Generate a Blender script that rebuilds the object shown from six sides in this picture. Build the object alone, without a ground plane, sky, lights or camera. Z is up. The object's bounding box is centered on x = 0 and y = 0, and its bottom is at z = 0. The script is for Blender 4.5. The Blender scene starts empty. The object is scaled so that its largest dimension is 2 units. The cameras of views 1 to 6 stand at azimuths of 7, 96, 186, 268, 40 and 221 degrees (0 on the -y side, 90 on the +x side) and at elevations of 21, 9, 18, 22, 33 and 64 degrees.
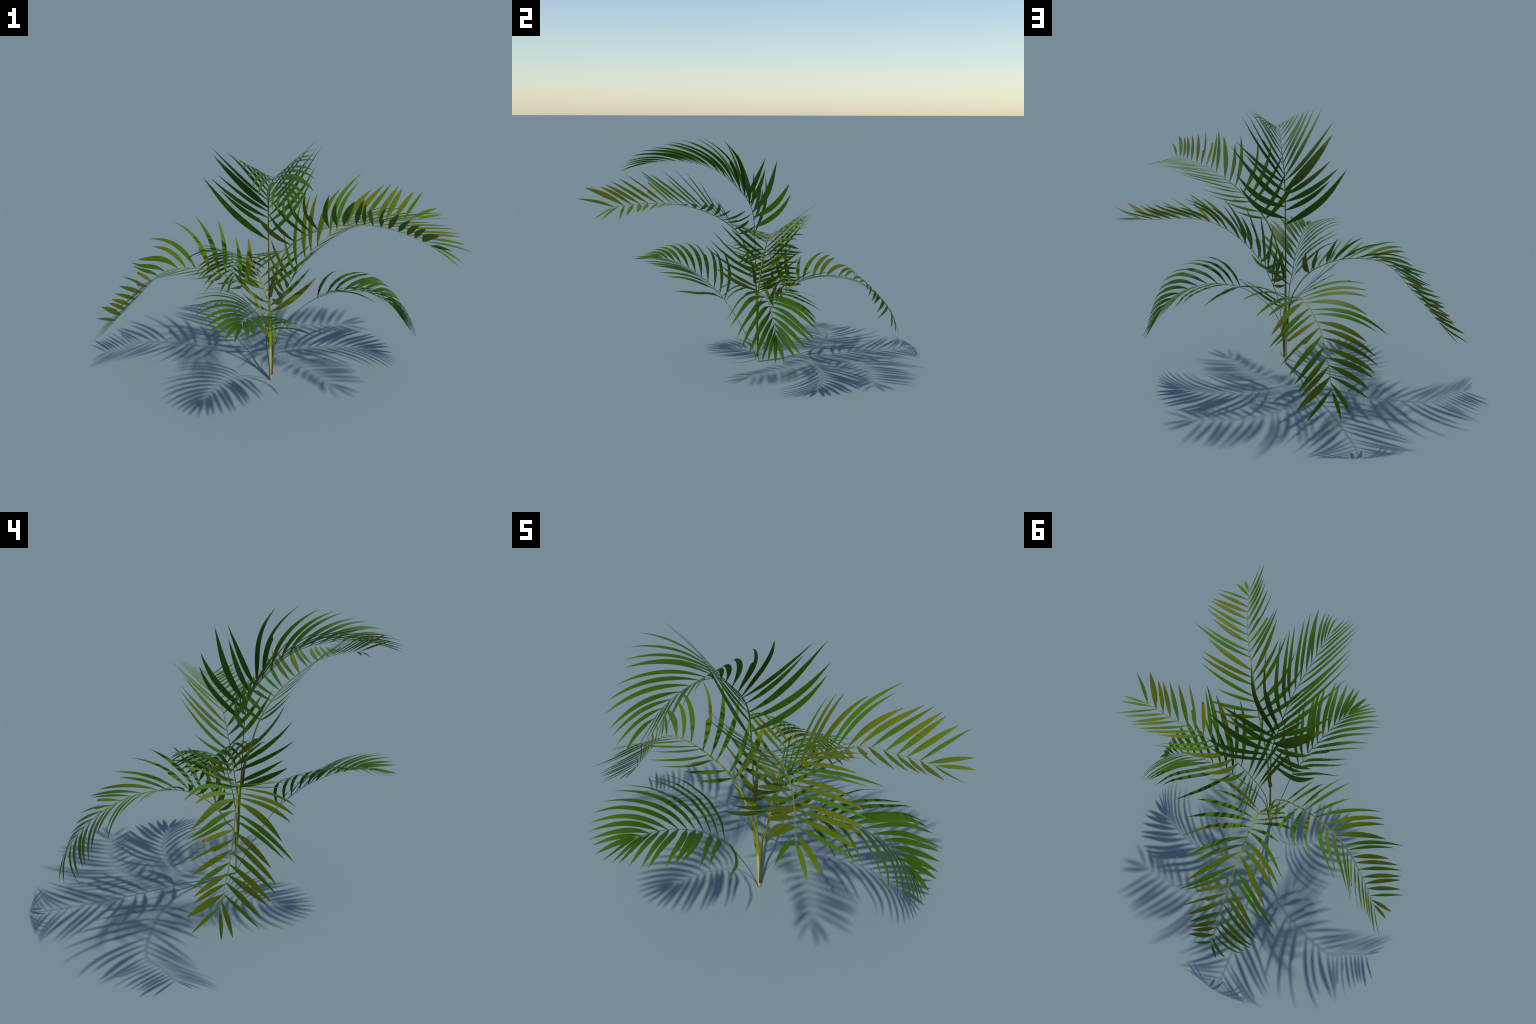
"""Young feather palm: one upright stem with seven arching pinnate fronds.

Every frond is described by a spine (petiole + rachis control points), the
way its two halves stand off the spine (a shallow trough whose sides may
curl), and a leaflet scheme: where each leaflet leaves the rachis, how far it
reaches forward and sideways, how broad it is and in what condition it is.
Leaflet blades are laid out flat on the frond surface and bent with it.
"""
import bpy, math, random
import numpy as np
from mathutils import Matrix, Vector

random.seed(7)
rng = np.random.default_rng(7)

# ------------------------------------------------------------------ helpers
def natural_spline(knots):
    n = len(knots)
    h = np.diff(knots)
    A = np.zeros((n, n)); B = np.zeros((n, n))
    A[0, 0] = A[-1, -1] = 1
    for i in range(1, n - 1):
        A[i, i-1], A[i, i], A[i, i+1] = h[i-1], 2*(h[i-1]+h[i]), h[i]
        B[i, i-1], B[i, i], B[i, i+1] = 6/h[i-1], -6/h[i-1]-6/h[i], 6/h[i]
    return np.linalg.solve(A, B)


class Spine:
    """Smooth curve through control points; u = 0 first leaflet, u = 1 last."""
    def __init__(self, knots, pts):
        self.k = np.array(knots, float); self.p = np.array(pts, float)
        self.m = natural_spline(self.k) @ self.p

    def at(self, u):
        k, p, m = self.k, self.p, self.m
        u = np.atleast_1d(np.asarray(u, float))
        i = np.clip(np.searchsorted(k, u) - 1, 0, len(k) - 2)
        h = (k[i+1] - k[i])
        uc = np.clip(u, k[0], k[-1])
        a = ((k[i+1] - uc) / h)[:, None]; b = 1 - a; h = h[:, None]
        P = a*p[i] + b*p[i+1] + ((a**3-a)*m[i] + (b**3-b)*m[i+1])*h*h/6
        D = (p[i+1]-p[i])/h + (-(3*a*a-1)*m[i] + (3*b*b-1)*m[i+1])*h/6
        P = P + D*(u - uc)[:, None]
        return P, D/np.linalg.norm(D, axis=1, keepdims=True)

    def length(self, a=0., b=1.):
        P, _ = self.at(np.linspace(a, b, 200))
        return float(np.linalg.norm(np.diff(P, axis=0), axis=1).sum())


class FrondSurface:
    """Trough-shaped surface hung on a spine. (u, lateral) -> 3D."""
    def __init__(self, spine, heading, roll, right, left, scale):
        self.spine, self.heading, self.roll = spine, heading, roll
        self.right, self.left, self.scale = right, left, scale
        self.metre_per_u = spine.length()

    def frame(self, u):
        R, t = self.spine.at(u)
        S = np.array([math.sin(self.heading), -math.cos(self.heading), 0.])[None] + 0*t
        S = S - (S*t).sum(1, keepdims=True)*t
        S /= np.linalg.norm(S, axis=1, keepdims=True)
        N = np.cross(S, t)
        x = u - .5
        ro = self.roll[0] + self.roll[1]*x + self.roll[2]*x*x
        c, s = np.cos(ro)[:, None], np.sin(ro)[:, None]
        return R, t, c*S + s*N, c*N - s*S

    def speed(self, u):
        a, _ = self.spine.at(u - .01); b, _ = self.spine.at(u + .01)
        return np.maximum(np.linalg.norm(b - a, axis=1)/.02, .5*self.metre_per_u)

    def point(self, u, lat, st):
        u = np.asarray(u, float); lat = np.asarray(lat, float)
        R, t, S, N = self.frame(u)
        sg = np.where(lat >= 0, 1., -1.)
        w = np.abs(lat)*self.scale
        pr = lat >= 0
        e = u - .5
        R5, L5 = self.right, self.left
        th = np.where(pr, R5[0]+R5[1]*e+R5[2]*e*e, L5[0]+L5[1]*e+L5[2]*e*e)
        k = np.where(pr, R5[3]+R5[4]*e, L5[3]+L5[4]*e)
        # cross profile drawn as a chain of short straight facets
        x = np.zeros_like(w); z = np.zeros_like(w)
        for j in range(int(math.ceil(w.max()/st)) + 1):
            seg = np.clip(w - j*st, 0, st)
            a = th - k*(j + .5)*st
            x += seg*np.cos(a); z += seg*np.sin(a)
        return R + (sg*x)[:, None]*S + z[:, None]*N


def add_mesh(name, verts, faces, material, parent=None, matrix=None, smooth=True):
    me = bpy.data.meshes.new(name)
    me.from_pydata([tuple(v) for v in verts], [], faces)
    me.update()
    if smooth:
        me.polygons.foreach_set("use_smooth", [True]*len(me.polygons))
    me.materials.append(material)
    ob = bpy.data.objects.new(name, me)
    bpy.context.scene.collection.objects.link(ob)
    if parent is not None:
        ob.parent = parent
    if matrix is not None:
        ob.matrix_local = matrix
    return ob


def tube(P, S, N, rs, rn, sides=10, start=0., end=2*math.pi, closed=True):
    """Loft of elliptical rings; returns verts, faces."""
    n = len(P)
    ang = np.linspace(start, end, sides, endpoint=not closed)
    V = []
    for i in range(n):
        for a in ang:
            V.append(P[i] + math.cos(a)*rs[i]*S[i] + math.sin(a)*rn[i]*N[i])
    F = []
    m = sides if closed else sides - 1
    for i in range(n-1):
        for j in range(m):
            a, b = i*sides+j, i*sides+(j+1) % sides
            F.append((a, b, b+sides, a+sides))
    if closed:
        F.append(tuple(range(sides-1, -1, -1)))
        F.append(tuple(range((n-1)*sides, n*sides)))
    return V, F


def smoothstep(a, b, x):
    t = np.clip((x-a)/(b-a), 0, 1)
    return t*t*(3-2*t)

# ---------------------------------------------------------------- materials
def node(nt, kind, **kw):
    n = nt.nodes.new(kind)
    for k, v in kw.items():
        setattr(n, k, v)
    return n


def ramp(nt, src, stops, interp='LINEAR'):
    r = node(nt, 'ShaderNodeValToRGB')
    r.color_ramp.interpolation = interp
    el = r.color_ramp.elements
    while len(el) < len(stops):
        el.new(.5)
    for e, (p, c) in zip(el, stops):
        e.position = p
        e.color = (*c, 1) if len(c) == 3 else c
    nt.links.new(src, r.inputs[0])
    return r.outputs[0]


def mix(nt, fac, a, b, mode='MIX'):
    m = node(nt, 'ShaderNodeMix', data_type='RGBA', blend_type=mode)
    for s, v in ((m.inputs[0], fac), (m.inputs[6], a), (m.inputs[7], b)):
        if isinstance(v, bpy.types.NodeSocket):
            nt.links.new(v, s)
        elif isinstance(v, (int, float)):
            s.default_value = v
        else:
            s.default_value = (*v, 1)
    return m.outputs[2]


def math_node(nt, op, a, b=0., c=None, clamp=False):
    m = node(nt, 'ShaderNodeMath', operation=op, use_clamp=clamp)
    for s, v in zip(m.inputs, (a, b, c)):
        if v is None:
            continue
        if isinstance(v, bpy.types.NodeSocket):
            nt.links.new(v, s)
        else:
            s.default_value = v
    return m.outputs[0]


def new_material(name, rough, spec=.35):
    m = bpy.data.materials.new(name)
    m.use_nodes = True
    nt = m.node_tree
    nt.nodes.clear()
    out = node(nt, 'ShaderNodeOutputMaterial')
    bs = node(nt, 'ShaderNodeBsdfPrincipled')
    bs.inputs['Roughness'].default_value = rough
    bs.inputs['Specular IOR Level'].default_value = spec
    nt.links.new(bs.outputs[0], out.inputs[0])
    return m, nt, bs


WHITE, BLACK = (1, 1, 1), (0, 0, 0)

def leaf_material(name, blade, blade_far, tip=None, tip_from=.9, rib=None, patch=None,
                  patch_amount=0., spots=0., streak=.35, value_spread=.25):
    """Leaflet blade. Object X runs 0 (base) .. 1 (tip), Y across, in leaf lengths."""
    m, nt, bs = new_material(name, .55, .08)
    tc = node(nt, 'ShaderNodeTexCoord')
    info = node(nt, 'ShaderNodeObjectInfo')
    sep = node(nt, 'ShaderNodeSeparateXYZ')
    nt.links.new(tc.outputs['Object'], sep.inputs[0])
    X, Y = sep.outputs[0], sep.outputs[1]
    # move the noise per leaflet
    off = node(nt, 'ShaderNodeVectorMath', operation='SCALE')
    off.inputs[0].default_value = (37., 53., 71.)
    nt.links.new(info.outputs['Random'], off.inputs[3])
    pos = node(nt, 'ShaderNodeVectorMath', operation='ADD')
    nt.links.new(tc.outputs['Object'], pos.inputs[0]); nt.links.new(off.outputs[0], pos.inputs[1])

    def noise(scale, stretch, detail=3., rough=.55):
        mp = node(nt, 'ShaderNodeMapping')
        mp.inputs['Scale'].default_value = stretch
        nt.links.new(pos.outputs[0], mp.inputs[0])
        t = node(nt, 'ShaderNodeTexNoise')
        t.inputs['Scale'].default_value = scale
        t.inputs['Detail'].default_value = detail
        t.inputs['Roughness'].default_value = rough
        nt.links.new(mp.outputs[0], t.inputs['Vector'])
        return t.outputs[0]

    base = mix(nt, ramp(nt, X, [(.15, BLACK), (.95, WHITE)]), blade, blade_far)
    if patch is not None:
        n = noise(3.2, (1.6, 5., 5.), 4.)
        th = .62 - .3*patch_amount
        base = mix(nt, ramp(nt, n, [(th, BLACK), (th+.16, WHITE)]), base, patch)
    # fine parallel veins
    v = noise(1.2, (2., 90., 1.), 2.)
    base = mix(nt, ramp(nt, v, [(.3, BLACK), (.7, WHITE)]),
               base, mix(nt, streak, base, (.02, .05, .005)))
    if rib is not None:
        d = math_node(nt, 'ABSOLUTE', Y)
        base = mix(nt, ramp(nt, d, [(.0, (.75,)*3), (.006, BLACK)]), base, rib)
    if spots > 0:
        s = noise(5., (1., 7., 7.), 3.)
        th = .76 - .1*spots
        base = mix(nt, ramp(nt, s, [(th, BLACK), (th+.03, WHITE)]), base, (.21, .105, .006))
        base = mix(nt, ramp(nt, s, [(th+.05, BLACK), (th+.08, WHITE)]), base, (.06, .022, .008))
    if tip is not None:
        jag = noise(14., (1., 3., 3.), 2.)
        x = math_node(nt, 'MULTIPLY_ADD', jag, .07, X)
        base = mix(nt, ramp(nt, x, [(tip_from-.04, BLACK), (tip_from+.035, WHITE)]), base, tip[0])
        base = mix(nt, ramp(nt, x, [(tip_from+.03, BLACK), (tip_from+.07, WHITE)]), base, tip[1])
    hsv = node(nt, 'ShaderNodeHueSaturation')
    hsv.inputs['Saturation'].default_value = 1.
    val = math_node(nt, 'MULTIPLY_ADD', info.outputs['Random'], value_spread, 1 - value_spread/2)
    nt.links.new(val, hsv.inputs['Value'])
    nt.links.new(base, hsv.inputs['Color'])
    nt.links.new(hsv.outputs[0], bs.inputs['Base Color'])
    bump = node(nt, 'ShaderNodeBump')
    bump.inputs['Strength'].default_value = .12
    bump.inputs['Distance'].default_value = .002
    nt.links.new(v, bump.inputs['Height'])
    nt.links.new(bump.outputs[0], bs.inputs['Normal'])
    return m


BROWN_TIP = ((.17, .095, .006), (.045, .024, .018))
MAT = {
    'green':  leaf_material('leaflet_fresh_green', (.058, .145, .002), (.078, .165, .003),
                            streak=.35),
    'olive':  leaf_material('leaflet_olive', (.083, .137, .002), (.116, .158, .003),
                            tip=BROWN_TIP, tip_from=1.0, patch=(.140, .145, .004), patch_amount=.25,
                            spots=.25),
    'burnt':  leaf_material('leaflet_olive_burnt_tip', (.090, .140, .002), (.138, .158, .003),
                            tip=BROWN_TIP, tip_from=.95, patch=(.180, .160, .004), patch_amount=.3,
                            spots=.55),
    'yellow': leaf_material('leaflet_yellowed', (.20, .21, .004), (.23, .21, .004),
                            tip=BROWN_TIP, tip_from=.985, patch=(.14, .17, .004), patch_amount=.3,
                            spots=.4),
    'dark':   leaf_material('leaflet_dark_green', (.024, .080, .002), (.064, .134, .003),
                            tip=((.12, .16, .004), (.17, .15, .008)), tip_from=.97,
                            rib=(.055, .12, .003), streak=.35),
    'crown':  leaf_material('leaflet_crown_green', (.036, .100, .002), (.070, .150, .003),
                            rib=(.045, .11, .003), streak=.4),
    'crown_olive': leaf_material('leaflet_crown_olive', (.040, .070, .002), (.060, .092, .003),
                            tip=((.12, .15, .004), (.13, .14, .004)), tip_from=.82,
                            patch=(.05, .09, .003), patch_amount=.4, streak=.3),
}


def stalk_material(name, stops, axis='Z', mottle=(.10, .06, .01), amount=.3):
    """Petiole / stem skin coloured along object height, with long streaks."""
    m, nt, bs = new_material(name, .6, .12)
    tc = node(nt, 'ShaderNodeTexCoord')
    sep = node(nt, 'ShaderNodeSeparateXYZ')
    nt.links.new(tc.outputs['Object'], sep.inputs[0])
    mp = node(nt, 'ShaderNodeMapping')
    mp.inputs['Scale'].default_value = (60, 60, 6)
    nt.links.new(tc.outputs['Object'], mp.inputs[0])
    t = node(nt, 'ShaderNodeTexNoise'); t.inputs['Scale'].default_value = 1.5
    t.inputs['Detail'].default_value = 4
    nt.links.new(mp.outputs[0], t.inputs['Vector'])
    h = math_node(nt, 'MULTIPLY_ADD', t.outputs[0], .012, sep.outputs[2])
    col = ramp(nt, h, stops)
    col = mix(nt, ramp(nt, t.outputs[0], [(.52, BLACK), (.72, (amount,)*3)]), col, mottle)
    nt.links.new(col, bs.inputs['Base Color'])
    return m


MAT['stem'] = stalk_material('stem_skin', [
    (0., (.46, .41, .24)), (.045, (.50, .45, .23)), (.195, (.52, .47, .20)), (.203, (.38, .36, .06)),
    (.22, (.28, .29, .012)), (.42, (.21, .24, .010)), (.56, (.15, .19, .009)), (.75, (.080, .115, .008))], amount=.2)
MAT['rachis_green'] = stalk_material('rachis_green', [(0., (.085, .100, .010)), (1., (.085, .12, .008))], amount=.4)
MAT['rachis_yellow'] = stalk_material('rachis_yellow', [
    (0., (.10, .11, .010)), (.2, (.15, .19, .008)), (.35, (.26, .26, .008)), (1., (.24, .22, .009))],
    mottle=(.13, .055, .008), amount=.5)
MAT['sheath'] = stalk_material('dry_sheath', [
    (0., (.13, .055, .016)), (.03, (.12, .058, .014)), (.06, (.10, .080, .012)), (.12, (.10, .115, .010))],
    mottle=(.06, .026, .010), amount=.6)

# ------------------------------------------------------- leaflet schemes
# (side, place on rachis u, forward reach in u, sideways reach in m, width in m, condition)
# side: R right of the heading, L left.  condition: see MAT; '!' = half blade torn off
YELLOWING = [
    ('R', -.004, .093, .284, .027, 'burnt'), ('R', .035, .116, .269, .023, 'green'),
    ('R', .126, .131, .340, .023, 'green'), ('R', .165, .195, .347, .025, 'green'),
    ('R', .221, .223, .324, .029, 'olive!'), ('R', .308, .236, .286, .025, 'green'),
    ('R', .365, .173, .223, .023, 'olive'), ('R', .410, .242, .233, .030, 'olive'),
    ('R', .488, .238, .256, .025, 'green'), ('R', .539, .180, .228, .020, 'green'),
    ('R', .592, .102, .161, .022, 'yellow'), ('R', .641, .189, .214, .025, 'olive!'),
    ('R', .691, .198, .183, .026, 'burnt'), ('R', .755, .196, .168, .025, 'green'),
    ('R', .813, .179, .150, .025, 'burnt'), ('R', .867, .159, .143, .024, 'burnt'),
    ('R', .925, .188, .161, .032, 'burnt'), ('R', .993, .207, .124, .019, 'green'),
    ('L', .002, .094, .190, .020, 'green'), ('L', .057, .108, .201, .023, 'olive'),
    ('L', .141, .086, .272, .023, 'olive!'), ('L', .179, .107, .289, .020, 'green'),
    ('L', .235, .111, .222, .018, 'green'), ('L', .265, .237, .292, .022, 'green'),
    ('L', .340, .195, .281, .026, 'burnt'), ('L', .386, .178, .268, .025, 'olive'),
    ('L', .428, .215, .233, .030, 'burnt'), ('L', .506, .229, .309, .023, 'green'),
    ('L', .545, .177, .258, .020, 'green'), ('L', .603, .159, .198, .027, 'burnt'),
    ('L', .651, .182, .234, .025, 'burnt'), ('L', .704, .177, .245, .023, 'green'),
    ('L', .765, .155, .227, .027, 'burnt'), ('L', .817, .127, .216, .027, 'olive'),
    ('L', .859, .157, .197, .026, 'olive'), ('L', .920, .159, .202, .018, 'green'),
    ('L', 1.001, .186, .039, .018, 'olive'), ('L', .958, .199, .088, .022, 'olive'),
]
LUSH = [
    ('L', .008, .444, .330, .021, 'dark'), ('L', .123, .564, .280, .023, 'dark'),
    ('L', .213, .590, .282, .024, 'dark'), ('L', .316, .590, .245, .031, 'dark'),
    ('L', .394, .588, .249, .031, 'dark'), ('L', .481, .588, .249, .025, 'dark'),
    ('L', .574, .614, .219, .026, 'dark'), ('L', .676, .538, .199, .026, 'dark'),
    ('L', .771, .492, .159, .027, 'dark'), ('L', .852, .447, .115, .027, 'dark'),
    ('L', .926, .395, .083, .026, 'dark'), ('R', 0, .472, .332, .019, 'dark'),
    ('R', .084, .502, .304, .020, 'dark'), ('R', .179, .459, .285, .021, 'dark'),
    ('R', .280, .532, .285, .023, 'dark!'), ('R', .382, .526, .273, .025, 'dark'),
    ('R', .474, .546, .235, .025, 'dark'), ('R', .579, .552, .218, .026, 'dark'),
    ('R', .690, .508, .180, .026, 'dark'), ('R', .780, .462, .145, .026, 'dark'),
    ('R', .873, .410, .110, .024, 'dark'), ('R', .952, .355, .080, .021, 'dark'),
    ('R', .996, .336, .037, .023, 'dark'), ('L', .999, .346, .016, .025, 'dark'),
]
CROWN = [
    ('L', .032, .144, .357, .028, 'crown'), ('L', .098, .111, .387, .026, 'crown'),
    ('L', .135, .177, .417, .028, 'crown'), ('L', .191, .126, .309, .025, 'crown'),
    ('L', .238, .131, .368, .026, 'crown'), ('L', .250, .316, .296, .026, 'crown_olive'),
    ('L', .294, .372, .265, .028, 'crown_olive!'), ('L', .363, .392, .224, .023, 'crown'),
    ('L', .441, .391, .208, .022, 'crown'), ('L', .499, .375, .196, .021, 'crown'),
    ('L', .569, .376, .167, .021, 'crown'), ('L', .633, .382, .159, .020, 'crown'),
    ('L', .696, .387, .135, .022, 'crown'), ('L', .759, .323, .134, .019, 'crown'),
    ('L', .818, .298, .095, .017, 'crown'), ('L', .875, .261, .073, .016, 'crown'),
    ('L', .921, .228, .054, .014, 'crown'), ('L', .963, .218, .022, .011, 'crown'),
    ('R', -.005, .247, .376, .035, 'crown'), ('R', .077, .134, .271, .025, 'crown'),
    ('R', .126, .130, .328, .026, 'crown'), ('R', .167, .135, .287, .026, 'crown'),
    ('R', .194, .257, .318, .055, 'crown_olive'), ('R', .252, .285, .336, .026, 'crown'),
    ('R', .280, .430, .283, .026, 'crown'), ('R', .329, .468, .250, .023, 'crown'),
    ('R', .383, .475, .220, .023, 'crown'), ('R', .442, .444, .197, .019, 'crown'),
    ('R', .509, .377, .197, .019, 'crown'), ('R', .593, .373, .173, .020, 'crown'),
    ('R', .660, .383, .162, .020, 'crown'), ('R', .736, .359, .144, .020, 'crown'),
    ('R', .804, .335, .104, .019, 'crown'), ('R', .871, .284, .082, .016, 'crown'),
    ('R', .933, .249, .054, .014, 'crown'), ('R', .999, .195, .016, .015, 'crown'),
]

RACHIS = [0, .17, .34, .5, .66, .83, 1., 1.3]
SCHEME = {   # petiole knots, leaflet scheme
    'yellowing': ([-.55, -.35, -.17], YELLOWING),
    'lush':      ([-.85, -.57, -.28], LUSH),
    'crown':     ([-.60, -.40, -.20], CROWN),
}

# ---------------------------------------------------------------- the fronds
# heading (rad), roll (mid, slope, bow), right / left half (rise: mid, slope, bow; curl: mid, slope), size
FRONDS = [
    dict(scheme='yellowing', heading=-.769, roll=(0, .078, .047), right=(.627, .363, .134, -.624, .660),
         left=(.039, -.195, -.199, -.721, .372), size=1.000, stalk=(.0055, .0045, .0022, .0012), spine=[
         (.040, -.021, .520), (.068, -.039, .635), (.105, -.070, .735), (.165, -.110, .841),
         (.273, -.186, .935), (.380, -.275, 1.000), (.499, -.375, 1.046), (.614, -.479, 1.070),
         (.722, -.598, 1.076), (.811, -.708, 1.066), (.935, -.876, .984)]),
    dict(scheme='yellowing', heading=.234, roll=(0, -.019, .105), right=(.175, .015, .320, -1.015, 1.222),
         left=(.502, .153, -.425, -.314, -.529), size=1.043, stalk=(.0034, .0028, .0024, .0012), spine=[
         (.040, -.006, .040), (.061, -.011, .265), (.075, -.009, .375), (.105, .004, .477),
         (.148, .025, .584), (.226, .051, .705), (.349, .086, .823), (.496, .126, .890),
         (.661, .156, .896), (.810, .176, .893), (1.039, .208, .879)]),
    dict(scheme='yellowing', heading=3.086, roll=(0, .025, .028), right=(.496, .194, .102, -.902, .921),
         left=(.105, .014, -.096, -.754, -.444), size=.983, stalk=(.0065, .0050, .0026, .0012), spine=[
         (.031, -.012, .260), (.004, -.011, .393), (-.032, -.007, .472), (-.102, -.002, .562),
         (-.236, -.005, .633), (-.388, 0, .656), (-.540, .009, .624), (-.649, .019, .518),
         (-.754, .042, .402), (-.849, .070, .296), (-.993, .112, .132)]),
    dict(scheme='yellowing', heading=2.026, roll=(0, -.110, .119), right=(-.003, -1.039, .401, -.640, -.602),
         left=(.415, -.260, -.443, .162, 5.314), size=1.075, stalk=(.0060, .0050, .0028, .0012), spine=[
         (.042, -.008, .040), (.046, .010, .245), (.039, .050, .296), (.029, .093, .370),
         (-.022, .204, .480), (-.080, .338, .532), (-.146, .496, .533), (-.208, .646, .482),
         (-.252, .772, .382), (-.279, .858, .263), (-.294, .922, .031)]),
    dict(scheme='lush', heading=-1.715, roll=(0, -.089, -.030), right=(.954, -.598, -.081, 3.170, -1.121),
         left=(.237, .032, .136, 2.811, -.379), size=1.000, stalk=(.0027, .0023, .0019, .0010), spine=[
         (.032, -.010, .004), (.033, -.070, .145), (.031, -.142, .278), (.034, -.222, .399),
         (.023, -.286, .467), (.018, -.354, .527), (.006, -.423, .573), (-.005, -.493, .610),
         (-.016, -.573, .638), (-.030, -.654, .652), (-.053, -.803, .635)]),
    dict(scheme='lush', heading=.274, roll=(0, -.054, -.044), right=(.755, -.150, -.527, 3.472, .503),
         left=(.448, .235, -.217, 2.726, .138), size=1.005, stalk=(.0027, .0023, .0019, .0010), spine=[
         (.043, -.008, .060), (.079, -.005, .269), (.174, .020, .401), (.287, .051, .476),
         (.359, .070, .497), (.444, .092, .507), (.535, .115, .494), (.606, .133, .466),
         (.669, .156, .417), (.722, .175, .354), (.796, .212, .226)]),
    dict(scheme='crown', heading=-1.312, roll=(0, -.012, .016), right=(.502, .024, -.132, -.402, .025),
         left=(.627, .108, -.247, -.263, 1.446), size=1.000, stalk=(.0045, .0036, .0021, .0010), spine=[
         (.035, -.010, .300), (.037, -.017, .480), (.037, -.021, .660), (.039, -.026, .838),
         (.043, -.049, 1.000), (.060, -.140, 1.127), (.084, -.241, 1.215), (.105, -.367, 1.267),
         (.136, -.522, 1.285), (.173, -.672, 1.269), (.235, -.921, 1.171)]),
]

BOW = {'yellowing': (-.102, .037), 'lush': (-.124, .081), 'crown': (-.037, -.169)}
SEG, COLS = 25, 5       # leaflet mesh: rings along the blade, columns across


def blade_width(f, scheme, slender=False):
    """Relative width of a leaflet along its length."""
    full = {'yellowing': .42, 'lush': .38, 'crown': .36}[scheme]
    up = .16 + .84*np.sin(np.clip(f/full, 0, 1)*math.pi/2)**1.1
    g = np.clip((f-full)/(1-full), 0, 1)
    down = {'yellowing': 1 - g**(1.55 if slender else 2.1), 'lush': 1 - g**1.9, 'crown': 1 - g**1.8}[scheme]
    return up*np.maximum(down, 0)*np.where(f > .999, .15, 1)


def build_leaflet(surface, row, scheme, parent):
    side, u0, du, reach, width, state = row
    torn = state.endswith('!')
    mat = MAT[state.rstrip('!')]
    sg = 1. if side == 'R' else -1.
    M = surface.metre_per_u / surface.scale
    ax, ay = du*M, sg*reach
    L = math.hypot(ax, ay)
    tx, ty = ax/L, ay/L
    f = np.linspace(0, 1, SEG)
    hw = .5*width*blade_width(f, scheme, state == 'green')
    if state.startswith('yellow'):
        hw = .5*width*np.maximum(blade_width(f*.8, scheme), .3)*np.where(f > .97, .75, 1)
    inner = hw.copy(); outer = hw.copy()
    if torn:        # one half of the blade is missing beyond a ragged break
        cut = .42 if scheme == 'yellowing' else .5
        if scheme == 'lush':
            inner = np.where(f > cut, hw*.12 + .0006, hw)
        else:
            outer = np.where(f > cut, hw*.12 + .0006, hw)
    # centreline: straight on the flat frond but for a slight forward sweep
    bow = (BOW[scheme][0] + BOW[scheme][1]*u0)*L*f*(1-f)
    uc = u0 + (f*ax + bow*abs(ty))/M
    wc = f*ay - bow*tx*sg
    speed = surface.speed(uc)/surface.scale
    c = np.linspace(-1, 1, COLS)
    U = np.zeros((SEG, COLS)); W = np.zeros((SEG, COLS))
    for j, cc in enumerate(c):
        o = np.where(cc < 0, inner, outer)*cc
        # offset across the blade, on the flat frond; forward edge is 'outer'
        U[:, j] = uc + o*abs(ty)/speed
        W[:, j] = wc - o*tx*sg
    # each blade bends in four straight lengths
    Pt = surface.point(U.ravel(), W.ravel(), max(reach*surface.scale/4, .02)).reshape(SEG, COLS, 3)
    # surface normal by finite differences
    dl = np.gradient(Pt, axis=0); dc = np.gradient(Pt, axis=1)
    nn = np.cross(dl, dc); nn /= np.linalg.norm(nn, axis=2, keepdims=True) + 1e-12
    thick = .0005*np.sqrt(np.clip(1 - c**2, 0, 1))[None, :]*np.minimum(1, hw/hw.max()*1.6)[:, None]
    T = Pt + nn*thick[..., None]; Bm = Pt - nn*thick[..., None]
    # local frame: X base->tip, Y across, unit = leaf length
    base, tipp = Pt[0, COLS//2], Pt[-1, COLS//2]
    ln = np.linalg.norm(tipp - base)
    ex = (tipp-base)/ln
    mid = SEG//3
    ey = Pt[mid, -1] - Pt[mid, 0]; ey -= ey.dot(ex)*ex; ey /= np.linalg.norm(ey)
    ez = np.cross(ex, ey)
    Rm = np.stack([ex, ey, ez], 1)
    loc = lambda A: ((A.reshape(-1, 3) - base) @ Rm)/ln
    # upper and lower skin keep separate rims so that each shades as a flat blade
    V = list(loc(T)) + list(loc(Bm))
    F = []
    nb = SEG*COLS
    for i in range(SEG-1):
        for j in range(COLS-1):
            a = i*COLS + j
            F.append((a, a+COLS, a+COLS+1, a+1))
            F.append((nb+a, nb+a+1, nb+a+COLS+1, nb+a+COLS))
    mtx = Matrix([[*(Rm[k]*ln), base[k]] for k in range(3)] + [[0, 0, 0, 1]])
    return add_mesh('leaflet', V, F, mat, parent, mtx)


def build_frond(spec, root):
    ext, scheme = SCHEME[spec['scheme']]
    knots = ext + RACHIS
    sp = Spine(knots, spec['spine'])
    surf = FrondSurface(sp, spec['heading'], spec['roll'], spec['right'], spec['left'],
                        spec['size'])
    u = np.linspace(knots[0], 1.0, 90)
    P, t, S, N = surf.frame(u)
    w0, w1, w2, w3 = spec['stalk']           # half widths: foot, first leaflet, middle, end
    r = np.interp(u, [knots[0], 0, .55, 1.], [w0, w1, w2, w3])
    foot = smoothstep(knots[0], knots[0]+.12, u)
    V, F = tube(P, S, N, r, r*(.75 - .1*foot), 10)
    yellow = spec['scheme'] == 'yellowing'
    frond = add_mesh('frond', V, F, MAT['rachis_yellow' if yellow else 'rachis_green'], root)
    for row in scheme:
        build_leaflet(surf, row, spec['scheme'], frond)
    return frond, surf


root = bpy.data.objects.new('palm_plant', None)
bpy.context.scene.collection.objects.link(root)
root.location = (0, 0, 0)
root.empty_display_size = .1
root["label"] = "young feather palm with seven arching green and yellowing fronds"
root["category"] = "palm plant"

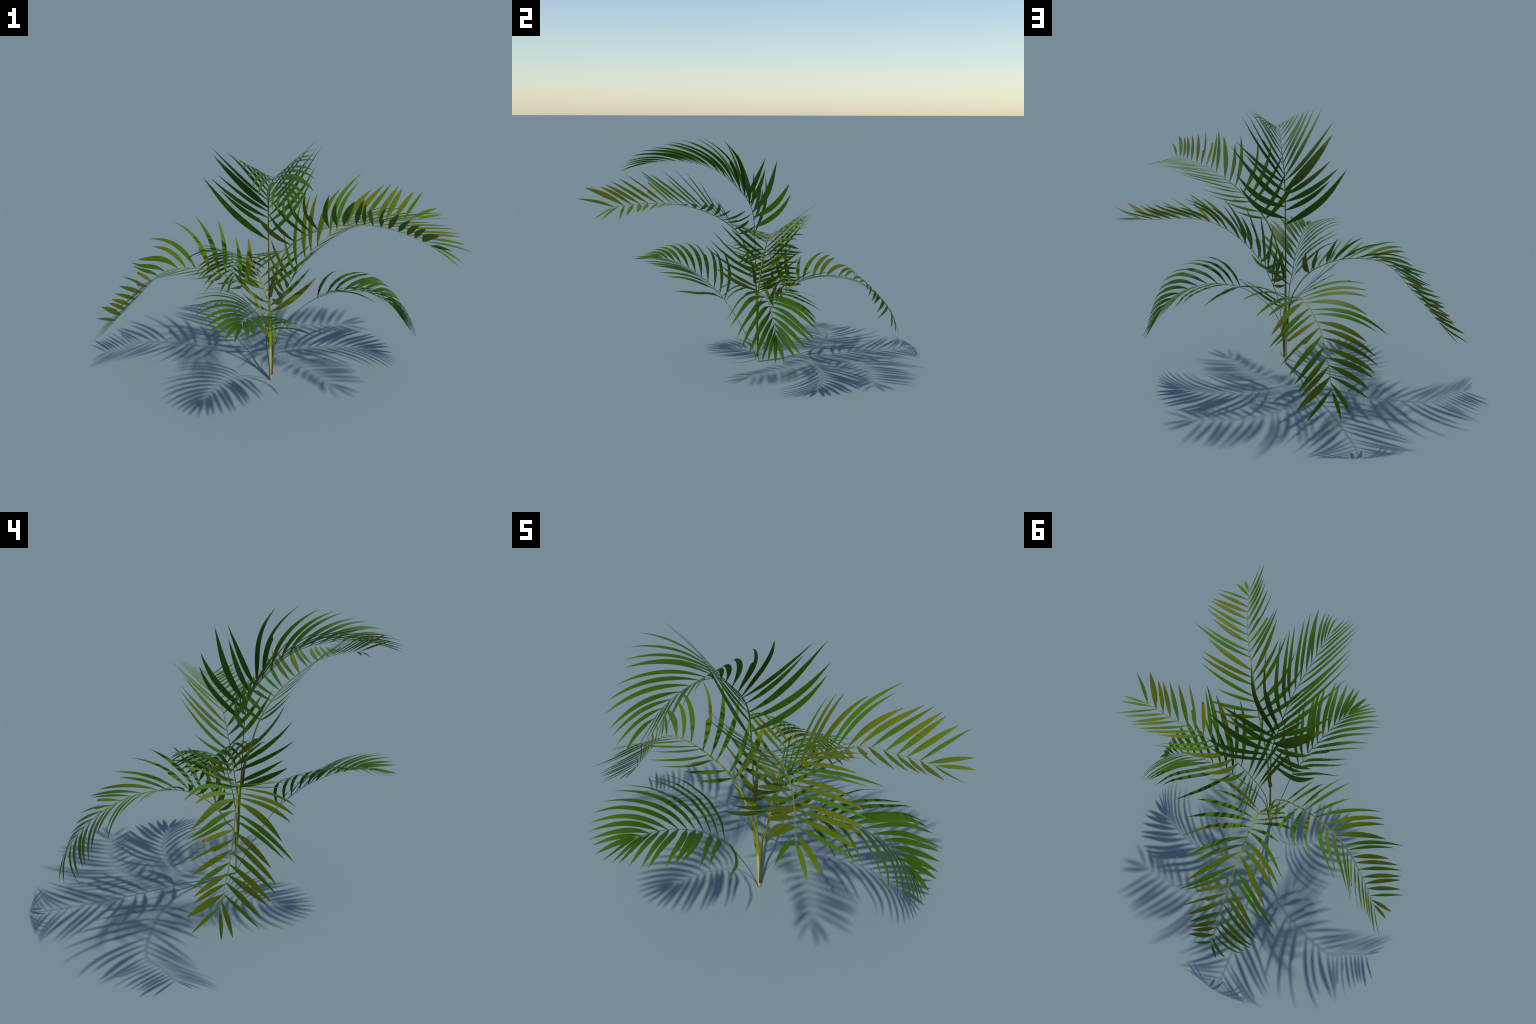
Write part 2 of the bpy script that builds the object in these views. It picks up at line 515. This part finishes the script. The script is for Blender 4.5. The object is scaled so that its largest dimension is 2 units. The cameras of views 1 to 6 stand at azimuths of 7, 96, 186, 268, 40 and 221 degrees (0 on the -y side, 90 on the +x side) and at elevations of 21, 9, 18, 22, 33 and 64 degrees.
fronds = [build_frond(s, root) for s in FRONDS]

# ------------------------------------------------------------------- stem
def axis_frames(P):
    t = np.gradient(P, axis=0); t /= np.linalg.norm(t, axis=1, keepdims=True)
    S = np.cross(np.array([0, 1., 0])[None], t); S /= np.linalg.norm(S, axis=1, keepdims=True)
    return t, S, np.cross(t, S)

z = np.linspace(0, .60, 70)
P = np.stack([np.interp(z, [0, .3, .6], [.0345, .036, .038]),
              np.interp(z, [0, .3, .6], [-.006, -.011, -.021]), z], 1)
t, S, N = axis_frames(P)
r = np.interp(z, [0, .004, .012, .10, .195, .205, .22, .36, .46, .55, .60],
              [.005, .0068, .0080, .0079, .0078, .0083, .0079, .0066, .0056, .0048, .0042])
V, F = tube(P, S, N, r, r*.9, 16)
stem = add_mesh('stem', V, F, MAT['stem'], root)

# dry sheath remnants clasping the stalks: foot, top, widths, how far round they wrap
def sheath(parent, pts, half, face, wrap=3.6):
    pts = np.array(pts, float)
    k = np.linspace(0, 1, len(pts)); q = np.linspace(0, 1, 24)
    P = np.stack([np.interp(q, k, pts[:, j]) for j in range(3)], 1)
    rr = np.interp(q, np.linspace(0, 1, len(half)), half)
    t, S, N = axis_frames(P)
    n = 11
    Vo, Fo = tube(P, S, N, rr, rr*.8, n, face - wrap/2, face + wrap/2, closed=False)
    Vi, Fi = tube(P, S, N, rr - .0009, rr*.8 - .0009, n, face - wrap/2, face + wrap/2, closed=False)
    off = len(Vo)
    V = Vo + Vi
    F = Fo + [tuple(i + off for i in reversed(f)) for f in Fi]
    m = len(P)
    for i in range(m-1):
        for j in (0, n-1):
            a, b = i*n + j, (i+1)*n + j
            F.append((a, b, b+off, a+off) if j == 0 else (b, a, a+off, b+off))
    for i in (0, m-1):
        for j in range(n-1):
            a, b = i*n + j, i*n + j+1
            F.append((b, a, a+off, b+off) if i == 0 else (a, b, b+off, a+off))
    base = P[0]
    V = [v - base for v in V]
    return add_mesh('leaf_sheath', V, F, MAT['sheath'], parent, Matrix.Translation(Vector(base)))

sheath(fronds[0][0], [(.041, -.024, .515), (.051, -.028, .565), (.064, -.035, .62), (.078, -.046, .665)],
       [.0115, .0115, .0085, .0050], -.6, 4.4)
sheath(fronds[2][0], [(.0275, -.012, .235), (.0235, -.012, .30), (.014, -.012, .36), (-.001, -.011, .41)],
       [.0035, .0060, .0075, .0058], math.pi, 4.0)
sheath(fronds[3][0], [(.0415, -.008, .032), (.0445, -.006, .10), (.047, -.002, .16), (.048, .003, .21)],
       [.0062, .0066, .0062, .0048], .2, 4.2)

bpy.context.view_layer.update()
